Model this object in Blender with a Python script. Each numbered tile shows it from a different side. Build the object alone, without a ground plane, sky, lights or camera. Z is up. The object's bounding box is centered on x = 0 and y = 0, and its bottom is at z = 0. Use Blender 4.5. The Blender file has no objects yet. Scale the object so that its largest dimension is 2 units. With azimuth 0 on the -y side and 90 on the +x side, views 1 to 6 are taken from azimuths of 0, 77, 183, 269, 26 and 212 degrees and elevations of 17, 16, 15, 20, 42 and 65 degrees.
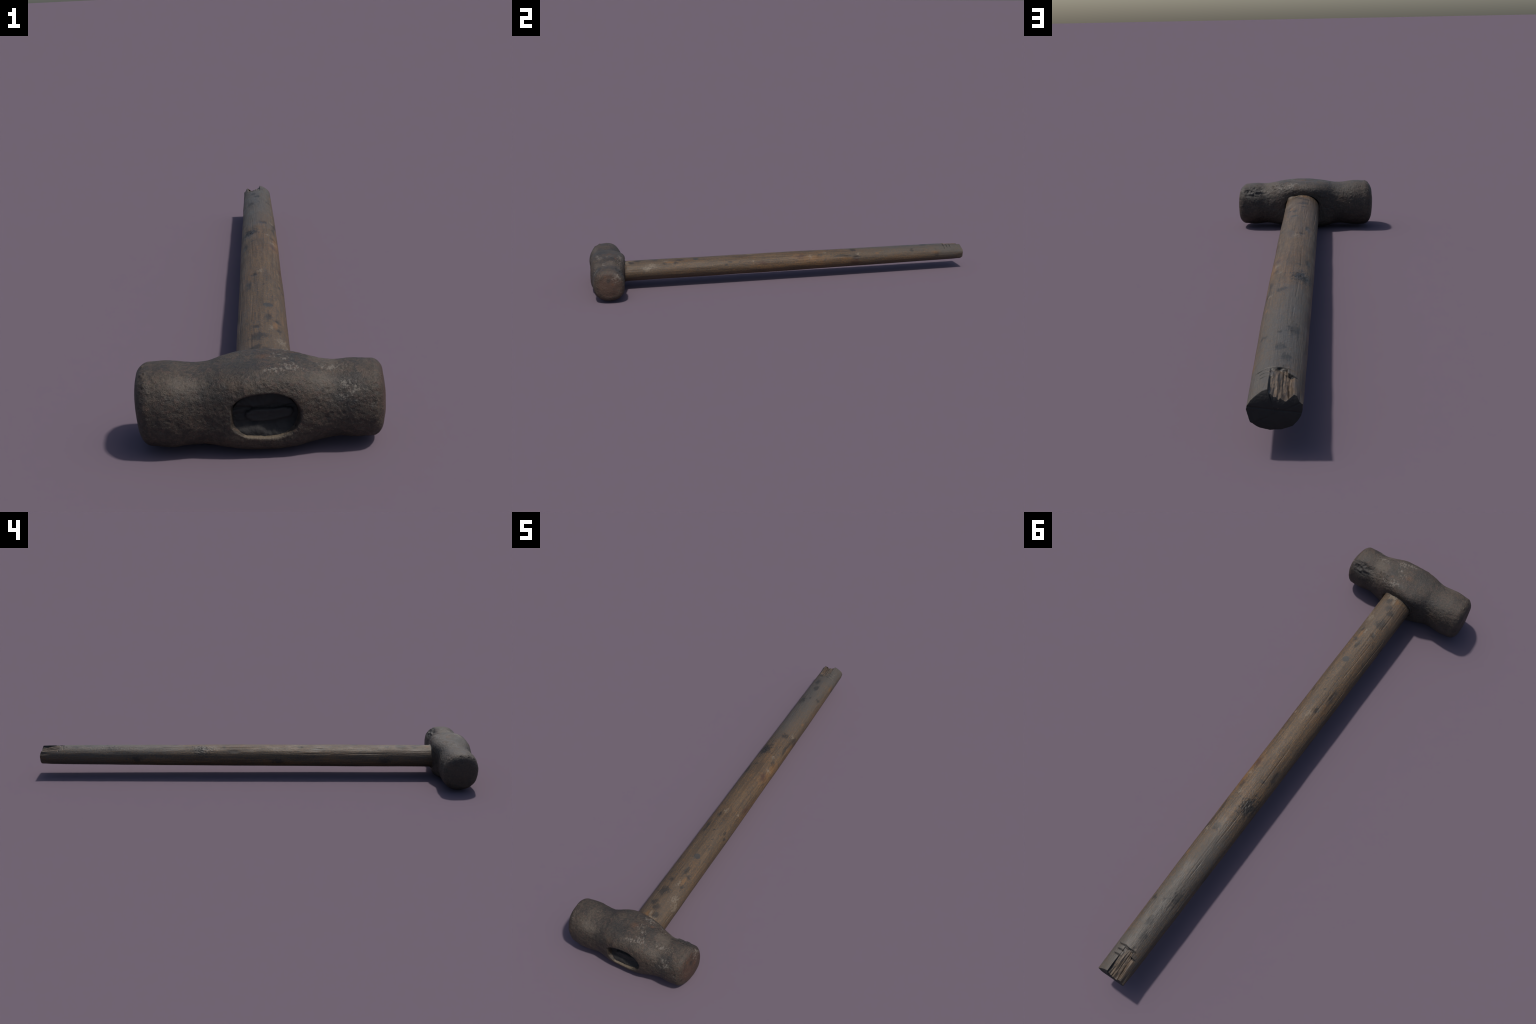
# Old two-faced sledgehammer lying on its side: forged steel head, worn wooden handle, eye wedge.
import bpy, bmesh, math
import numpy as np
from mathutils import Vector, noise

TAU = 2 * math.pi

# ----------------------------------------------------------------------------- helpers
def smooth(a, b, x):
    t = np.clip((x - a) / (b - a), 0, 1)
    return t * t * (3 - 2 * t)

def catmull(knots, values, x):
    """Smooth curve through control points (uniform knots)."""
    v = np.asarray(values, float)
    f = np.clip((np.asarray(x, float) - knots[0]) / (knots[-1] - knots[0]), 0, 1) * (len(v) - 1)
    k = np.minimum(f.astype(int), len(v) - 2)
    t = f - k
    p0, p1, p2, p3 = v[np.maximum(k - 1, 0)], v[k], v[k + 1], v[np.minimum(k + 2, len(v) - 1)]
    return .5 * (2 * p1 + (p2 - p0) * t + (2 * p0 - 5 * p1 + 4 * p2 - p3) * t ** 2 + (3 * p1 - p0 - 3 * p2 + p3) * t ** 3)

def nz(P, scale, seed=0.0):
    """Perlin noise, one value per point; scale may be a 3-tuple."""
    s = np.broadcast_to(np.asarray(scale, float), (3,))
    Q = P * s + np.array([seed * 13.7, seed * 7.3, seed * 3.1])
    f = noise.noise
    return np.array([f(q) for q in Q.tolist()])

def grid_mesh(name, rings, cap_start=None, cap_end=None):
    """Closed loft through rings of equal length, with polar-grid caps (lists of further rings)."""
    R = list(rings)
    if cap_start: R = cap_start[::-1] + R
    if cap_end: R = R + cap_end
    n = len(R[0])
    V = np.concatenate(R)
    m = len(R)
    faces = []
    for i in range(m - 1):
        a = i * n
        for j in range(n):
            k = (j + 1) % n
            faces.append((a + j, a + k, a + n + k, a + n + j))
    c0, c1 = len(V), len(V) + 1
    V = np.vstack([V, R[0].mean(0), R[-1].mean(0)])
    for j in range(n):
        k = (j + 1) % n
        faces.append((c0, k, j))
        faces.append((c1, (m - 1) * n + j, (m - 1) * n + k))
    me = bpy.data.meshes.new(name)
    me.from_pydata(V.tolist(), [], faces)
    bm = bmesh.new(); bm.from_mesh(me)
    bmesh.ops.recalc_face_normals(bm, faces=bm.faces)
    bm.to_mesh(me); bm.free()
    return me

def co(me):
    a = np.empty(len(me.vertices) * 3); me.vertices.foreach_get('co', a); return a.reshape(-1, 3)
def nrm(me):
    a = np.empty(len(me.vertices) * 3); me.vertices.foreach_get('normal', a); return a.reshape(-1, 3)
def put(me, P):
    me.vertices.foreach_set('co', P.ravel()); me.update()

def add(name, me, parent=None):
    o = bpy.data.objects.new(name, me)
    bpy.context.scene.collection.objects.link(o)
    if parent: o.parent = parent
    return o

def apply_mods(o):
    dg = bpy.context.evaluated_depsgraph_get()
    me = bpy.data.meshes.new_from_object(o.evaluated_get(dg), depsgraph=dg)
    o.modifiers.clear(); o.data = me
    return me

def blob(P, c, r):
    """1 at centre c, 0 beyond the ellipsoid with radii r (smooth)."""
    d = np.sqrt((((P - np.array(c)) / np.array(r)) ** 2).sum(1))
    return 1 - smooth(.35, 1, d)

# ----------------------------------------------------------------------------- handle geometry
def handle_axis(y):
    return (.0164 + .0061 * y - .0024 * y * y + .0013 * smooth(-.2, .8, np.asarray(y)), .0873 + .002 * y + .0004 * y * y)
def handle_radii(y):
    return (.0615 - .005 * y - .0036 * y * y, .0486 - .0032 * y - .0031 * y * y)
def on_handle(y, deg, lift=0.0):
    cx, cz = handle_axis(y); a, b = handle_radii(y); t = math.radians(deg)
    return (cx + (a + lift) * math.cos(t), y, cz + (b + lift) * math.sin(t))

# ----------------------------------------------------------------------------- head geometry
HX0, HX1 = -.2255, .2290
KN = np.linspace(HX0, HX1, 13)
HEAD = dict(
    cy=[-.9118, -.9136, -.9140, -.9124, -.9100, -.9080, -.9090, -.9110, -.9145, -.9175, -.9190, -.9178, -.9178],
    cz=[.0915, .0912, .0908, .0903, .0906, .0906, .0912, .0912, .0915, .0905, .0895, .0886, .0880],
    hy=[.0783, .0830, .0812, .0785, .0865, .0918, .0905, .0890, .0865, .0790, .0735, .0765, .0735],
    hz=[.0854, .0862, .0812, .0805, .0860, .0892, .0905, .0905, .0875, .0820, .0781, .0805, .0775],
    ex=[2.32, 2.38, 2.45, 2.70, 3.15, 3.70, 3.90, 3.70, 3.05, 2.45, 2.15, 2.20, 2.40])

def head_ring(x, nt=224):
    cy, cz, hy, hz, ex = [float(catmull(KN, HEAD[k], np.array([x]))[0]) for k in ('cy', 'cz', 'hy', 'hz', 'ex')]
    th = np.linspace(0, TAU, nt, endpoint=False); c, s = np.cos(th), np.sin(th); m = 2 / ex
    return np.stack([np.full(nt, x), cy + hy * np.sign(c) * abs(c) ** m, cz + hz * np.sign(s) * abs(s) ** m], 1), np.array([x, cy, cz]), hz

def build_head():
    rings = [head_ring(x)[0] for x in np.linspace(HX0, HX1, 150)]
    caps = []
    for x, sg, rr in ((HX0, -1, .036), (HX1, 1, .0295)):
        ring, cen, hz = head_ring(x)
        cap = []
        for a in np.linspace(.08, 1, 12) * math.pi / 2:
            W = (ring - cen) * (1 - rr / hz * (1 - math.cos(a))) + cen
            W[:, 0] = x + sg * rr * .8 * math.sin(a); cap.append(W)
        for f in (.9, .75, .6, .45, .3, .15):
            W = (ring - cen) * (1 - rr / hz) * f + cen
            W[:, 0] = x + sg * (rr * .8 + .005 * (1 - f * f)); cap.append(W)
        caps.append(cap)
    me = grid_mesh('hammer_head', rings, caps[0], caps[1])
    P = co(me)   # faces are not quite square to the axis
    wl, wr = np.clip((-.18 - P[:, 0]) / .08, 0, 1), np.clip((P[:, 0] - .18) / .08, 0, 1)
    P[:, 0] += wl * (-.062 * (P[:, 1] + .912) - .026 * (P[:, 2] - .09)) + wr * (.125 * (P[:, 1] + .918) - .008 * (P[:, 2] - .088))
    put(me, P)
    o = add('hammer_head', me)
    # eye: flared oval hole right through
    th = np.linspace(0, TAU, 96, endpoint=False)
    er = []
    for y, cx, cz, a, b in ((-1.05, .008, .0935, .086, .064), (-1.0, .008, .0935, .071, .0505), (-.985, .008, .0925, .067, .0465),
                            (-.95, .0085, .090, .0645, .0455), (-.90, .009, .0885, .0635, .0455), (-.865, .011, .088, .064, .0475), (-.855, .011, .088, .0645, .049),
                            (-.845, .011, .0875, .0655, .0505), (-.83, .011, .0875, .0665, .0515), (-.80, .011, .088, .070, .055), (-.77, .011, .088, .075, .06)):
        m = 2 / 2.5; c, s = np.cos(th), np.sin(th)
        w = 1 + .012 * np.sin(5 * th + 30 * y) + .01 * np.sin(9 * th + 1.3)
        er.append(np.stack([cx + a * w * np.sign(c) * abs(c) ** m, np.full(96, y), cz + b * w * np.sign(s) * abs(s) ** m], 1))
    cut = add('eye_cutter', grid_mesh('eye_cutter', er))
    b = o.modifiers.new('eye', 'BOOLEAN'); b.object = cut; b.operation = 'DIFFERENCE'; b.solver = 'EXACT'
    r = o.modifiers.new('remesh', 'REMESH'); r.mode = 'VOXEL'; r.voxel_size = .0017
    s = o.modifiers.new('soften', 'SMOOTH'); s.factor = .5; s.iterations = 6
    me = apply_mods(o)
    bpy.data.objects.remove(cut)
    # forged, pitted skin
    P, N = co(me), nrm(me)
    side = smooth(.15, .8, abs(N[:, 1]))                       # rough cheeks, smoother top and bottom
    face = smooth(.7, .95, abs(N[:, 0]))
    d = .0010 + .0013 * nz(P, 16, 1) + .0007 * nz(P, 38, 2)
    rough = .3 + .7 * side; rough *= 1 - .6 * face
    grain = nz(P, (75, 110, 95), 3) * .6 + nz(P, 170, 4) * .4
    d += rough * .0012 * grain
    d -= rough * .0007 * smooth(.3, .6, nz(P, 120, 5))
    # scaling, layered rust on the far shoulder of the right poll
    fl = blob(P, (.197, -.861, .148), (.062, .034, .036))
    lay = nz(P, (38, 60, 75), 6) + .6 * nz(P, 110, 7)
    d += fl * (.0022 * (np.floor(lay * 3.2) + .35 * smooth(0, .6, (lay * 3.2) % 1)) * .8 - .0014)
    sh = blob(P, (.105, -.866, .165), (.05, .036, .03))
    d -= sh * .0022 * smooth(.15, .4, nz(P, 130, 8))
    d -= sh * .0016 * np.exp(-((np.hypot(P[:, 0] - .098, P[:, 1] + .885) - .026) / .0022) ** 2) * (P[:, 1] < -.87)
    # chips on the rim of the left poll
    for c, r, h in (((-.236, -.941, .170), .010, .0026), ((-.232, -.964, .158), .009, .0018), ((-.240, -.905, .172), .008, .0012)):
        d += blob(P, c, (r, r, r)) * h * (1 + 1.6 * nz(P, 190, 9))
    # the far cheek is hollowed around the eye
    rear = smooth(.1, .6, N[:, 1])
    P[:, 1] -= .014 * rear * np.exp(-((P[:, 0] + .012) / .095) ** 2 - ((P[:, 2] - .086) / .058) ** 4)
    me.name = 'hammer_head'
    put(me, P + N * d[:, None])
    P = co(me)
    P[:, 2] -= P[:, 2].min()
    P[:, 2] *= .1800 / P[:, 2].max()
    P[:, 1] += -1.0 - P[:, 1].min()
    P[:, 0] -= (P[:, 0].max() + P[:, 0].min()) / 2
    put(me, P)
    return o

# ----------------------------------------------------------------------------- handle
NT = 288
# corners of the roughly hewn butt: angle (degrees) and distance as a share of the ellipse's radius
BUTT = [(-165, .968), (-148, .95), (-130, .98), (-104, .975), (-80, .985), (-58, .99), (-32, 1.02), (-6, .975), (3, 1.01), (15, .995),
        (30, .97), (47, .945), (64, .98), (80, .985), (110, .985), (133, .985), (141, 1.03), (156, .97), (164, 1.04), (180, .985)]

def butt_radius(deg):
    """Straight edges between the corners."""
    a = np.radians([b[0] for b in BUTT] + [BUTT[0][0] + 360]); r = np.array([b[1] for b in BUTT] + [BUTT[0][1]])
    t = np.radians(np.where(deg < BUTT[0][0], deg + 360, deg))
    k = np.clip(np.searchsorted(a, t, side='right') - 1, 0, len(BUTT) - 1)
    x0, y0, x1, y1 = r[k] * np.cos(a[k]), r[k] * np.sin(a[k]), r[k + 1] * np.cos(a[k + 1]), r[k + 1] * np.sin(a[k + 1])
    return (x0 * y1 - x1 * y0) / (np.cos(t) * (y1 - y0) - np.sin(t) * (x1 - x0))

def build_handle():
    th = np.linspace(-math.pi, math.pi, NT, endpoint=False); deg = np.degrees(th)
    butt = butt_radius(deg)
    ys = np.concatenate([np.linspace(-.974, -.86, 30), np.linspace(-.855, .87, 560), np.linspace(.872, .999, 90)])
    rings = []
    for y in ys:
        cx, cz = handle_axis(y); a, b = handle_radii(y)
        tongue = 1 - smooth(-.865, -.838, np.array(y))
        wide = smooth(-.93, -.915, np.array(y)) * tongue * .009          # swells to fill the eye
        front = 1 - smooth(-.945, -.925, np.array(y))
        a += -.003 * tongue + wide + .007 * front; b += -.0045 * tongue + wide + .0055 * front
        f = np.ones(NT)
        lip = math.exp(-((y + .834) / .010) ** 2)                          # bruised, flared shoulder against the head
        f += lip * (.02 + .17 * np.exp(-((deg - 45) / 17) ** 2) * math.exp(-((y + .829) / .011) ** 2) + .07 * np.exp(-((deg + 95) / 40) ** 2) + .01 * np.sin(9 * th))
        f *= 1 + (butt - 1) * smooth(.945, .995, np.array(y))
        x, z = cx + a * f * np.cos(th), cz + b * f * np.sin(th)
        # splintered trough split out of the top: one steep wall, floor falling away to the other side
        if y > .893:
            g = .38 + .62 * smooth(.90, 1.0, np.array(y))
            dep = np.interp(x, [-.0150, -.0125, -.008, .006, .020, .0325, .0335], [0, .008, .0185, .0185, .0145, .009, 0]) * g
            start = np.where(x < -.001, .914, .8955) + .0012 * np.sin(x * 310)
            dep = dep * smooth(0, .003, y - start)
            block = (x > .0255) & (y < .931) & (y > .912); dep = np.where(block, dep * .35, dep)
            Q = np.stack([x, np.full(NT, y), np.zeros(NT)], 1)
            tooth = .0042 * nz(Q, (150, 16, 1), 21) + .0022 * nz(Q, (330, 26, 1), 22)
            dep = np.where(dep > .003, np.maximum(dep + tooth * smooth(.003, .008, dep), .001), dep)
            z = np.where(np.sin(th) > 0, z - dep, z)
        yy = np.full(NT, y) - smooth(.95, 1.0, np.array(y)) * (.007 * smooth(.10, .13, z) + .005 * smooth(.068, .048, z))
        rings.append(np.stack([x, yy, z], 1))
    def cap(ring, cen, y):
        out = []
        for s in (.985, .95, .9, .84, .77, .69, .6, .5, .4, .3, .2, .1):
            W = (ring - cen) * s + cen
            W[:, 1] = y + (ring[:, 1] - y) * s ** 3; out.append(W)
        return out
    c0 = np.array([handle_axis(-.974)[0], -.974, handle_axis(-.974)[1]])
    c1 = np.array([handle_axis(1)[0], 1, handle_axis(1)[1]])
    me = grid_mesh('handle', rings, cap(rings[0], c0, -.974), cap(rings[-1], c1, 1.0))
    P, N = co(me), nrm(me)
    cxz = np.stack(handle_axis(P[:, 1]), 1); ab = np.stack(handle_radii(P[:, 1]), 1)
    q = (P[:, [0, 2]] - cxz) / ab
    D = np.degrees(np.arctan2(q[:, 1], q[:, 0])); Y = P[:, 1]
    nb = 12 * NT
    idx = np.arange(len(P))
    body = (idx >= nb) & (idx < nb + len(ys) * NT)
    d = .0013 * nz(P, (14, 3.5, 14), 1) + .0005 * nz(P, (50, 12, 50), 2) + .0003 * nz(P, (170, 9, 170), 3)
    # dents and gouges: (y, degrees, length, width, depth)
    dents = [(-.463, 75, .014, .012, .0008), (-.548, 73, .026, .008, .0018), (-.569, 55, .012, .01, .001), (-.614, 102, .012, .01, .0018),
             (-.626, 51, .012, .01, .001), (-.675, 102, .02, .018, .0008), (-.21, 107, .014, .012, .0025), (-.294, 121, .03, .006, .0014),
             (.187, 39, .018, .016, .0016), (.10, 137, .04, .008, .0015), (.38, 74, .02, .014, .0015), (.776, 88, .02, .012, .0018),
             (.696, 86, .008, .008, .0014), (.337, 30, .05, .006, .0025), (.385, 20, .03, .008, .003), (.885, 109, .008, .008, .002),
             (.40, -160, .05, .01, .002), (-.1, -40, .06, .01, .002), (-.4, 200, .04, .012, .0015), (.6, 230, .05, .01, .002)]
    for y, a, ly, lw, dep in dents:
        arc = (((D - a + 180) % 360) - 180) * math.radians(1) * .055
        d -= dep * np.exp(-((Y - y) / ly) ** 2 * 2 - (arc / lw) ** 2 * 2)
    # burnt, crumbly patch
    arc = (((D - 122 + 180) % 360) - 180) * math.radians(1) * .055
    bp = np.exp(-((Y - .255) / .045) ** 2 - (arc / .026) ** 2)
    d += bp * (.0025 * nz(P, 150, 5) - .0012)
    gr = np.exp(-((Y - .68) / .13) ** 2 - ((((D - 112 + 180) % 360) - 180) * .00096 / .018) ** 2)
    d += gr * .0016 * np.maximum(nz(P, 140, 6), 0)
    # long drying cracks running with the grain
    for a0, y0, y1, dep, ph in ((112, -.78, .62, .0012, 0), (20, -.82, -.66, .0016, 2), (62, -.35, .02, .0009, 4), (150, -.70, -.2, .0012, 1), (35, .0, .3, .0008, 3),
                                (-60, -.6, .5, .0012, 5), (-140, -.3, .8, .0012, 6)):
        ac = a0 + 3 * np.sin(Y * 7 + ph)
        arc = (((D - ac + 180) % 360) - 180) * math.radians(1) * .055
        on = smooth(y0, y0 + .05, Y) * (1 - smooth(y1 - .05, y1, Y)) * smooth(-.25, .25, np.sin(Y * 23 + ph) + .6)
        d -= dep * on * np.exp(-(arc / .0018) ** 2)
    # saw cuts across the top near the butt
    for y0, d0, d1, dep in ((.894, 36, 128, .004), (.912, 48, 82, .0035), (.930, 47, 84, .0035), (.9155, 108, 140, .003)):
        on = smooth(d0 - 3, d0 + 8, D) * (1 - smooth(d1 - 8, d1 + 3, D))
        d -= dep * on * np.exp(-((Y - y0 - .0015 * np.sin(D * .15)) / .0016) ** 2)
    d = np.where(body, d, 0)
    P = P + N * d[:, None]
    # end grain: wood in the eye, and the sawn butt
    eye = (idx < nb + NT) | (idx == len(P) - 2)
    x, z = P[:, 0] - .009, P[:, 2]
    e = .003 * nz(P, (45, 1, 70), 10) + .0016 * nz(P, 150, 11)
    low = smooth(.074, .050, z + .004 * np.sin(40 * x) + .002 * np.sin(110 * x))   # torn lower half stands forward
    e = e - .014 * low - .003 * smooth(.103, .107, z + .003 * np.sin(55 * x + 1))
    e = e + .003 * np.exp(-((z - .104 - .06 * x - .002 * np.sin(90 * x)) / .0018) ** 2)
    P[:, 1] += np.where(eye, e, 0)
    end = (idx >= nb + (len(ys) - 1) * NT) & (idx != len(P) - 2)
    e = .0008 * nz(P, 40, 12) - .0012 * np.exp(-((z - .09 - .12 * x) / .0016) ** 2) - .001 * np.exp(-((z - .088 + .45 * x) / .0014) ** 2)
    P[:, 1] += np.where(end, e - .0006, 0)
    P[:, 1] *= 1.0
    put(me, P)
    s = (1.0) / co(me)[:, 1].max()
    P = co(me); P[:, 1] = np.where(P[:, 1] > .8, P[:, 1] * s, P[:, 1]); put(me, P)
    return add('handle', me)

def build_wedge():
    """Flattened wooden wedge driven into the end of the handle."""
    n = 120
    th = np.linspace(0, TAU, n, endpoint=False); c, s = np.cos(th), np.sin(th)
    def ring(y, f):
        m = 2 / 3.0
        x = .0165 + .0475 * f * np.sign(c) * abs(c) ** m
        w = 1 + .10 * np.sin(3 * th + 1) + .07 * np.sin(7 * th) + .05 * np.sin(11 * th + 2)
        z = .0895 + .06 * (x - .016) + .0125 * f * w * np.sign(s) * abs(s) ** m
        return np.stack([x, np.full(n, y), z], 1)
    rings = [ring(y, f) for y, f in ((-.90, .9), (-.95, .97), (-.974, 1), (-.978, 1), (-.981, .97), (-.9825, .92))]
    me = grid_mesh('wedge', rings, None, [ring(-.983, f) for f in (.8, .65, .5, .35, .2)])
    P, N = co(me), nrm(me)
    P += N * (.0018 * nz(P, 60, 1) + .001 * nz(P, 170, 2))[:, None]
    put(me, P)
    return add('wedge', me)

# ----------------------------------------------------------------------------- materials
class Nodes:
    def __init__(s, name):
        s.mat = bpy.data.materials.new(name); s.mat.use_nodes = True
        s.t = s.mat.node_tree; s.n = s.t.nodes; s.n.clear()
        s.out = s.n.new('ShaderNodeOutputMaterial'); s.bsdf = s.n.new('ShaderNodeBsdfPrincipled')
        s.t.links.new(s.bsdf.outputs[0], s.out.inputs[0])
        s.obj = s.n.new('ShaderNodeTexCoord').outputs['Object']; s.last = None; s.warp = None; s.bend = .013
    def link(s, a, b):
        if isinstance(a, (int, float)): b.default_value = a
        elif isinstance(a, tuple): b.default_value = a if len(a) == len(b.default_value) else (*a, 1)
        else: s.t.links.new(a, b)
    def math(s, op, a, b=0.0, c=None):
        n = s.n.new('ShaderNodeMath'); n.operation = op
        s.link(a, n.inputs[0]); s.link(b, n.inputs[1])
        if c is not None: s.link(c, n.inputs[2])
        return n.outputs[0]
    def mapped(s, scale=(1, 1, 1), loc=(0, 0, 0), src=None):
        n = s.n.new('ShaderNodeMapping'); n.inputs['Scale'].default_value = scale; n.inputs['Location'].default_value = loc
        s.t.links.new(src or s.obj, n.inputs['Vector']); return n.outputs[0]
    def noise(s, scale, stretch=(1, 1, 1), detail=4, rough=.55, loc=(0, 0, 0), dist=0.0):
        n = s.n.new('ShaderNodeTexNoise'); n.inputs['Scale'].default_value = scale
        n.inputs['Detail'].default_value = detail; n.inputs['Roughness'].default_value = rough; n.inputs['Distortion'].default_value = dist
        s.t.links.new(s.mapped(stretch, loc), n.inputs['Vector']); return n.outputs[0]
    def ramp(s, x, a, b, lo=0.0, hi=1.0):
        n = s.n.new('ShaderNodeMapRange'); n.interpolation_type = 'SMOOTHSTEP'
        s.link(x, n.inputs[0])
        for i, v in enumerate((a, b, lo, hi)): n.inputs[i + 1].default_value = v
        return n.outputs[0]
    def mix(s, f, a, b):
        n = s.n.new('ShaderNodeMix'); n.data_type = 'RGBA'
        s.link(f, n.inputs[0]); s.link(a, n.inputs[6]); s.link(b, n.inputs[7]); return n.outputs[2]
    def warped(s):
        """Object coordinates bent by noise, so that stains get irregular outlines."""
        if s.warp is None:
            n = s.n.new('ShaderNodeTexNoise'); n.inputs['Scale'].default_value = 42; n.inputs['Detail'].default_value = 3
            s.t.links.new(s.obj, n.inputs['Vector'])
            a = s.n.new('ShaderNodeVectorMath'); a.operation = 'SUBTRACT'; s.t.links.new(n.outputs['Color'], a.inputs[0]); a.inputs[1].default_value = (.5, .5, .5)
            m = s.n.new('ShaderNodeVectorMath'); m.operation = 'MULTIPLY_ADD'; s.t.links.new(a.outputs[0], m.inputs[0]); m.inputs[1].default_value = (s.bend,) * 3
            s.t.links.new(s.obj, m.inputs[2]); s.warp = m.outputs[0]
        return s.warp
    def spot(s, c, r, wob, hard=.25, join=None):
        """Mask: 1 inside an ellipsoid around c with radii r, edge broken up by the noise socket wob; join = mask to unite it with.
        Masks are chained one after the other so that the shader never has to hold many of them at once."""
        src = s.warped()
        if s.last is not None:
            n = s.n.new('ShaderNodeVectorMath'); n.operation = 'MULTIPLY_ADD'
            s.t.links.new(s.last, n.inputs[0]); n.inputs[1].default_value = (1e-7,) * 3; s.t.links.new(s.warped(), n.inputs[2]); src = n.outputs[0]
        v = s.n.new('ShaderNodeVectorMath'); v.operation = 'MULTIPLY_ADD'
        s.t.links.new(src, v.inputs[0]); v.inputs[1].default_value = tuple(1 / k for k in r)
        v.inputs[2].default_value = tuple(-a / k for a, k in zip(c, r))
        n = s.n.new('ShaderNodeVectorMath'); n.operation = 'LENGTH'; s.t.links.new(v.outputs[0], n.inputs[0])
        d = s.math('ADD', n.outputs['Value'], wob)
        m = s.ramp(d, 1 + hard, 1 - hard)
        if join is not None: m = s.math('MAXIMUM', join, m)
        s.last = m
        return m
    def spots(s, items, wob, hard):
        m = None
        for c, r in items: m = s.spot(c, r, wob, hard, m)
        return m
    def axis(s, k):
        n = s.n.new('ShaderNodeSeparateXYZ'); s.t.links.new(s.obj, n.inputs[0]); return n.outputs[k]
    def finish(s, col, rough, bump=None, dist=.001, strength=.6, spec=.5, tone=None):
        if tone:
            n = s.n.new('ShaderNodeMix'); n.data_type = 'RGBA'; n.blend_type = 'MULTIPLY'; n.inputs[0].default_value = 1
            s.link(col, n.inputs[6]); s.link(tone, n.inputs[7]); col = n.outputs[2]
        s.link(col, s.bsdf.inputs['Base Color']); s.link(rough, s.bsdf.inputs['Roughness']); s.bsdf.inputs['Specular IOR Level'].default_value = spec
        if bump is not None:
            b = s.n.new('ShaderNodeBump'); b.inputs['Distance'].default_value = dist; b.inputs['Strength'].default_value = strength
            s.t.links.new(bump, b.inputs['Height']); s.t.links.new(b.outputs[0], s.bsdf.inputs['Normal'])
        return s.mat

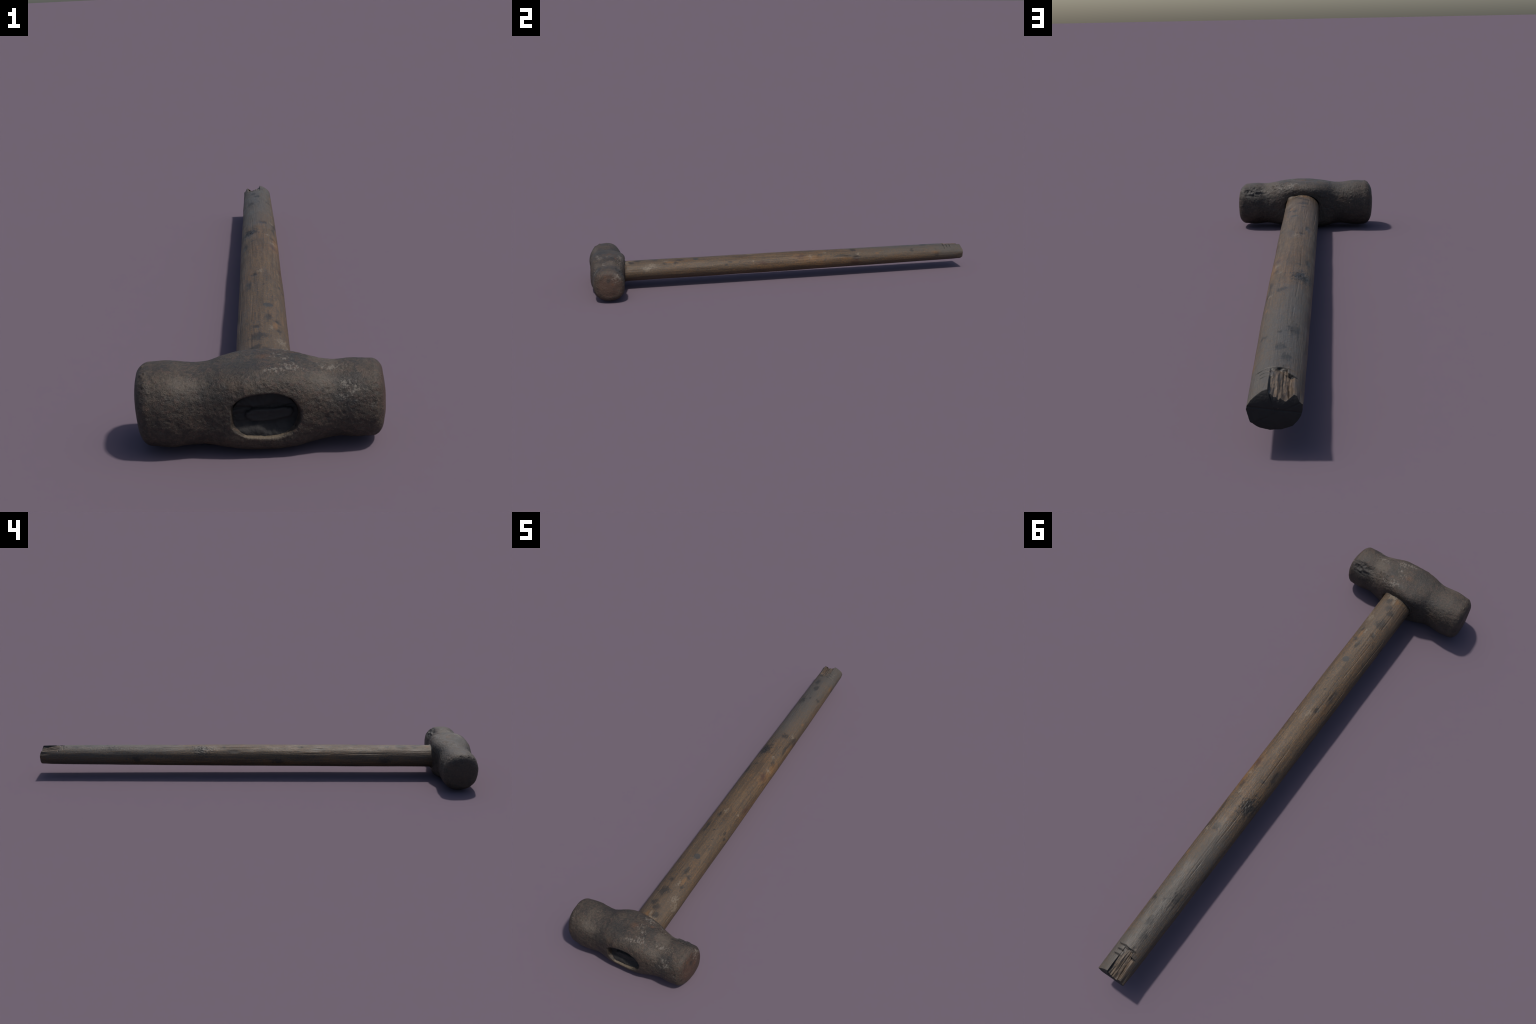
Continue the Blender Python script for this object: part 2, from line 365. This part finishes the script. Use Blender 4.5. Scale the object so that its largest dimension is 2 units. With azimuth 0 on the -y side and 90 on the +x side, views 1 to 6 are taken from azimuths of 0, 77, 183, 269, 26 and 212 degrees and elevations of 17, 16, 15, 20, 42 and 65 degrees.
def steel_material():
    s = Nodes('forged_steel')
    big = s.noise(8, detail=3); mid = s.noise(45, detail=5, dist=.6); fine = s.noise(170, detail=5, rough=.65); grit = s.noise(430, detail=3)
    fine2 = s.noise(120, detail=4, loc=(3, 1, 7)); big2 = s.noise(14, detail=4, loc=(5, 2, 1))
    wob = s.math('MULTIPLY', s.math('SUBTRACT', s.noise(110, detail=6, rough=.75), .5), 4.0)
    frag = s.math('MULTIPLY', s.math('SUBTRACT', s.noise(210, detail=4, rough=.7), .5), 5.0)
    scratch = s.math('MULTIPLY', s.math('SUBTRACT', s.noise(170, (1, .5, 1), 5, .75, (2, 4, 1)), .46), 11)
    col = s.mix(s.ramp(mid, .3, .7), (.025, .0215, .0185), (.056, .0465, .038))                       # brown oxide
    col = s.mix(s.math('MULTIPLY', s.ramp(big, .45, .68), .5), col, s.mix(fine, (.025, .0255, .026), (.050, .047, .043)))  # blue-grey scale
    col = s.mix(s.math('MULTIPLY', s.ramp(fine, .52, .42), .55), col, (.022, .0205, .019))
    col = s.mix(s.math('MULTIPLY', s.ramp(fine, .56, .66), .5), col, (.078, .068, .058))
    col = s.mix(s.math('MULTIPLY', s.ramp(fine2, .52, .62), .6), col, (.064, .044, .037))            # rust specks
    col = s.mix(s.math('MULTIPLY', s.ramp(big2, .55, .7), .35), col, (.072, .049, .034))
    col = s.mix(s.math('MULTIPLY', s.ramp(grit, .53, .66), .6), col, (.013, .0135, .0145))              # pits
    col = s.mix(s.math('MULTIPLY', s.ramp(s.noise(260, detail=3, loc=(9, 9, 2)), .64, .76), .5), col, (.13, .125, .12))
    def lay(spots, colour, amount, w=wob, hard=.3):
        nonlocal col
        m = s.spots(spots, w, hard)
        col = s.mix(s.math('MULTIPLY', m, amount), col, colour)
        return m
    # dark stains
    lay([((.075, -.893, .179), (.022, .026, .02)), ((.185, -.968, .148), (.026, .02, .03)), ((-.042, -.94, .178), (.045, .025, .02)),
         ((.167, -.986, .118), (.03, .02, .02)), ((-.11, -.86, .155), (.06, .03, .025)), ((-.10, -.97, .13), (.05, .03, .03)),
         ((.05, -.875, .02), (.06, .05, .03)), ((-.16, -.86, .05), (.05, .03, .03))], (.017, .018, .019), .55, hard=.8)
    fl = lay([((.197, -.858, .142), (.055, .026, .026))], (.020, .021, .023), .75, hard=.6)
    # bare, reddish faces
    lay([((.262, -.924, .092), (.024, .062, .066))], (.064, .036, .028), .55, hard=.5)
    lay([((-.262, -.912, .092), (.018, .05, .055))], (.045, .032, .027), .4, hard=.35)
    lay([((.25, -.934, .135), (.006, .006, .006)), ((.257, -.902, .10), (.005, .006, .006)), ((.009, -.90, .181), (.012, .010, .01)), ((.07, -.875, .175), (.006, .006, .01))], (.11, .05, .02), .35, frag, .7)
    lay([((.255, -.92, .118), (.01, .008, .01))], (.018, .017, .018), .7)
    # rubbed, pale shoulders
    lay([((.135, -.90, .168), (.026, .03, .02)), ((.148, -.862, .143), (.024, .014, .016)), ((-.155, -.966, .156), (.032, .014, .022)), ((.128, -.967, .154), (.024, .014, .022))],
        (.098, .088, .076), .4, hard=.8)
    # white scuffs
    lay([((.022, -.960, .178), (.013, .007, .008)), ((.066, -.953, .177), (.020, .007, .008)), ((.072, -.942, .178), (.008, .010, .008)), ((.055, -.94, .18), (.008, .008, .008)),
         ((.056, -.848, .171), (.024, .010, .014)), ((.034, -.90, .181), (.010, .010, .008)), ((.05, -.916, .181), (.009, .009, .008)), ((.150, -.932, .168), (.022, .008, .008)),
         ((.170, -.971, .145), (.008, .008, .011)), ((.187, -.981, .134), (.011, .008, .009)), ((.226, -.989, .103), (.008, .006, .005)), ((.257, -.878, .130), (.008, .014, .016)),
         ((.168, -.985, .125), (.008, .006, .006)), ((.155, -.856, .138), (.014, .007, .008)), ((.10, -.85, .16), (.012, .01, .01))], (.19, .185, .175), .42, scratch, .4)
    # dried mud in the mouth of the eye
    lay([((.005, -.990, .046), (.058, .012, .006))], (.098, .085, .066), .85, hard=.5)
    bump = s.math('ADD', fine, s.math('MULTIPLY', grit, .5))
    return s.finish(col, s.ramp(mid, .3, .7, .48, .66), bump, .0022, .9, .35, (1.12, 1.0, .87))

def wood_material():
    s = Nodes('weathered_wood')
    big = s.noise(6, (1, .5, 1), 3); streak = s.noise(120, (1, .05, 1), 5, .6); mid = s.noise(26, (1, .4, 1), 5, .6); fine = s.noise(230, (1, .4, 1), 4, .65)
    line = s.noise(300, (1, .02, 1), 3); dirt = s.noise(60, (1, .6, 1), 5, .7, (4, 1, 2)); warm = s.noise(16, (1, .3, 1), 4, .6, (8, 3, 1))
    wob = s.math('MULTIPLY', s.math('SUBTRACT', s.noise(120, (1, .6, 1), 6, .75), .5), 4.0)
    frag = s.math('MULTIPLY', s.math('SUBTRACT', s.noise(160, (1, .6, 1), 5, .75), .47), 8)
    y = s.axis(1)
    col = s.mix(s.ramp(streak, .34, .66), (.040, .0285, .019), (.080, .057, .035))
    col = s.mix(s.math('MULTIPLY', s.ramp(warm, .48, .66), .55), col, (.100, .060, .029))
    grime = s.ramp(s.math('ADD', s.math('ABSOLUTE', s.math('SUBTRACT', y, .08)), s.math('MULTIPLY', s.math('SUBTRACT', big, .5), .9)), .22, .62)
    col = s.mix(s.math('MULTIPLY', grime, .4), col, s.mix(mid, (.042, .034, .028), (.070, .058, .046)))
    col = s.mix(s.math('MULTIPLY', s.ramp(mid, .50, .70), .45), col, (.056, .048, .042))
    col = s.mix(s.math('MULTIPLY', s.ramp(dirt, .57, .66), .65), col, (.023, .022, .022))
    col = s.mix(s.math('MULTIPLY', s.ramp(line, .58, .66), .6), col, (.026, .021, .017))
    sp = s.noise(280, (1, .5, 1), 5, .75, (6, 6, 3))
    col = s.mix(s.math('MULTIPLY', s.ramp(sp, .52, .58), .75), col, (.036, .038, .042))
    col = s.mix(s.math('MULTIPLY', s.ramp(sp, .46, .39), .7), col, (.110, .071, .041))
    def lay(spots, colour, amount, w=wob, hard=.3):
        nonlocal col
        m = s.spots([(on_handle(y0, a), r) for y0, a, r in spots], w, hard)
        col = s.mix(s.math('MULTIPLY', m, amount), col, colour)
    # weathered grey towards the butt
    lay([(.72, 95, (.05, .30, .05)), (.92, 60, (.07, .12, .06)), (.50, 110, (.035, .14, .03)), (.80, -110, (.06, .2, .04))], s.mix(fine, (.032, .0355, .041), (.060, .066, .074)), .72, hard=.8)
    lay([(-.72, 55, (.05, .08, .04)), (-.74, 130, (.04, .07, .04)), (-.68, -80, (.05, .1, .05))], s.mix(fine, (.046, .038, .033), (.076, .064, .054)), .5, hard=.8)
    # stains and bruises
    D = lambda l, w: (w, l, w)
    lay([(-.548, 74, D(.020, .007)), (-.569, 55, D(.010, .009)), (-.614, 102, D(.009, .008)), (-.626, 51, D(.010, .009)), (-.676, 102, D(.020, .022)), (-.741, 105, D(.012, .012)),
         (-.762, 83, D(.014, .010)), (-.797, 71, D(.014, .011)), (-.303, 81, D(.005, .005)), (-.293, 38, D(.010, .007)), (-.314, 23, D(.007, .007)), (-.212, 107, D(.012, .010)),
         (.259, 126, D(.030, .022)), (.188, 40, D(.014, .016)), (.38, 76, D(.016, .014)), (.78, 92, D(.018, .011)), (.705, 44, D(.010, .008)), (.11, 137, D(.035, .009)),
         (.147, 111, D(.008, .007)), (.696, 86, D(.006, .006)), (.673, 119, D(.030, .014)), (.837, 107, D(.018, .010)), (.845, 9, D(.012, .014)), (-.294, 121, D(.022, .007)),
         (.30, 36, D(.03, .007)), (.345, 28, D(.030, .008)), (.39, 20, D(.026, .013)), (-.45, -70, D(.02, .015)), (.1, -120, D(.03, .015)), (.45, -95, D(.02, .02)), (-.1, 190, D(.03, .012)), (.55, 185, D(.02, .014)), (-.6, 185, D(.025, .014)), (-.83, 100, D(.012, .03))],
        (.0145, .0155, .0175), .74, hard=.5)
    keep, s.warp = s.warp, s.obj
    lay([(-.4645, 75, (.0135, .0135, .02))], (.027, .030, .034), .92, s.math('MULTIPLY', wob, .12), .12)
    s.warp = keep
    lay([(.255, 122, (.030, .045, .024))], (.010, .0105, .0115), .85, frag, .5)
    lay([(.086, 45, D(.018, .012)), (.385, -13, D(.024, .02)), (-.12, 20, D(.03, .008))], (.034, .017, .014), .65, hard=.5)
    # orange bare wood and pale scuffs
    lay([(.507, 36, D(.010, .006)), (-.804, 99, D(.012, .008)), (-.60, 60, D(.02, .006)), (.33, 15, D(.03, .008)), (.16, 30, D(.05, .012)), (.84, 20, D(.02, .008))], (.125, .072, .030), .5, hard=.8)
    lay([(.136, 44, D(.012, .011)), (.219, 64, D(.009, .007)), (-.182, 90, D(.012, .008)), (-.17, 32, D(.006, .006)), (-.691, 46, D(.024, .012)), (-.717, 24, D(.020, .010)), (-.796, 89, D(.012, .006)),
         (-.62, 70, D(.012, .005)), (.40, 40, D(.01, .008)), (-.815, 75, D(.010, .015))], (.15, .14, .125), .45, frag, .5)
    s.warp = s.obj
    # fresh splinters in the trough
    tr = s.spot((.010, .952, .118), (.0245, .055, .020), s.math('MULTIPLY', wob, .15), .15)
    col = s.mix(s.math('MULTIPLY', tr, .75), col, s.mix(s.ramp(s.noise(330, (1, .06, 1), 4, .65), .38, .62), (.024, .021, .020), (.105, .082, .062)))
    # saw cuts and the steep wall hold dirt
    for y0, x0, x1 in ((.894, -.014, .063), (.912, .03, .056), (.930, .027, .056), (.9155, -.022, .002)):
        cx = (x0 + x1) / 2
        cut = s.spot((cx, y0, .125), ((x1 - x0) / 2, .0026, .03), s.math('MULTIPLY', wob, .35), .3)
        col = s.mix(s.math('MULTIPLY', cut, .85), col, (.012, .0125, .014))
    wall = s.spot((.0325, .955, .124), (.0022, .05, .012), s.math('MULTIPLY', wob, .15), .3)
    col = s.mix(s.math('MULTIPLY', wall, .8), col, (.012, .0125, .014))
    bump = s.math('ADD', s.math('ADD', streak, s.math('MULTIPLY', fine, .7)), s.math('MULTIPLY', line, -.6))
    return s.finish(col, s.ramp(mid, .3, .7, .46, .64), bump, .0018, .8, .32, (1.22, 1.06, .86))

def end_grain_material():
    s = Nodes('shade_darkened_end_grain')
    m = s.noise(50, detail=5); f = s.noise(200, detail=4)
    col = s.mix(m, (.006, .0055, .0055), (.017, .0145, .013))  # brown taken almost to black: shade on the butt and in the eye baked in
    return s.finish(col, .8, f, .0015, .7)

# ----------------------------------------------------------------------------- assembly
root = bpy.data.objects.new('sledgehammer', None)
bpy.context.scene.collection.objects.link(root)
root['label'] = 'old sledgehammer with pitted steel head and worn wooden handle'
root['category'] = 'hammer'

head = build_head(); handle = build_handle(); wedge = build_wedge()
head.data.materials.clear(); head.data.materials.append(steel_material())
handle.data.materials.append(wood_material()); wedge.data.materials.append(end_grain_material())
for o in (head, handle, wedge):
    o.parent = root
    o.data.polygons.foreach_set('use_smooth', [True] * len(o.data.polygons))
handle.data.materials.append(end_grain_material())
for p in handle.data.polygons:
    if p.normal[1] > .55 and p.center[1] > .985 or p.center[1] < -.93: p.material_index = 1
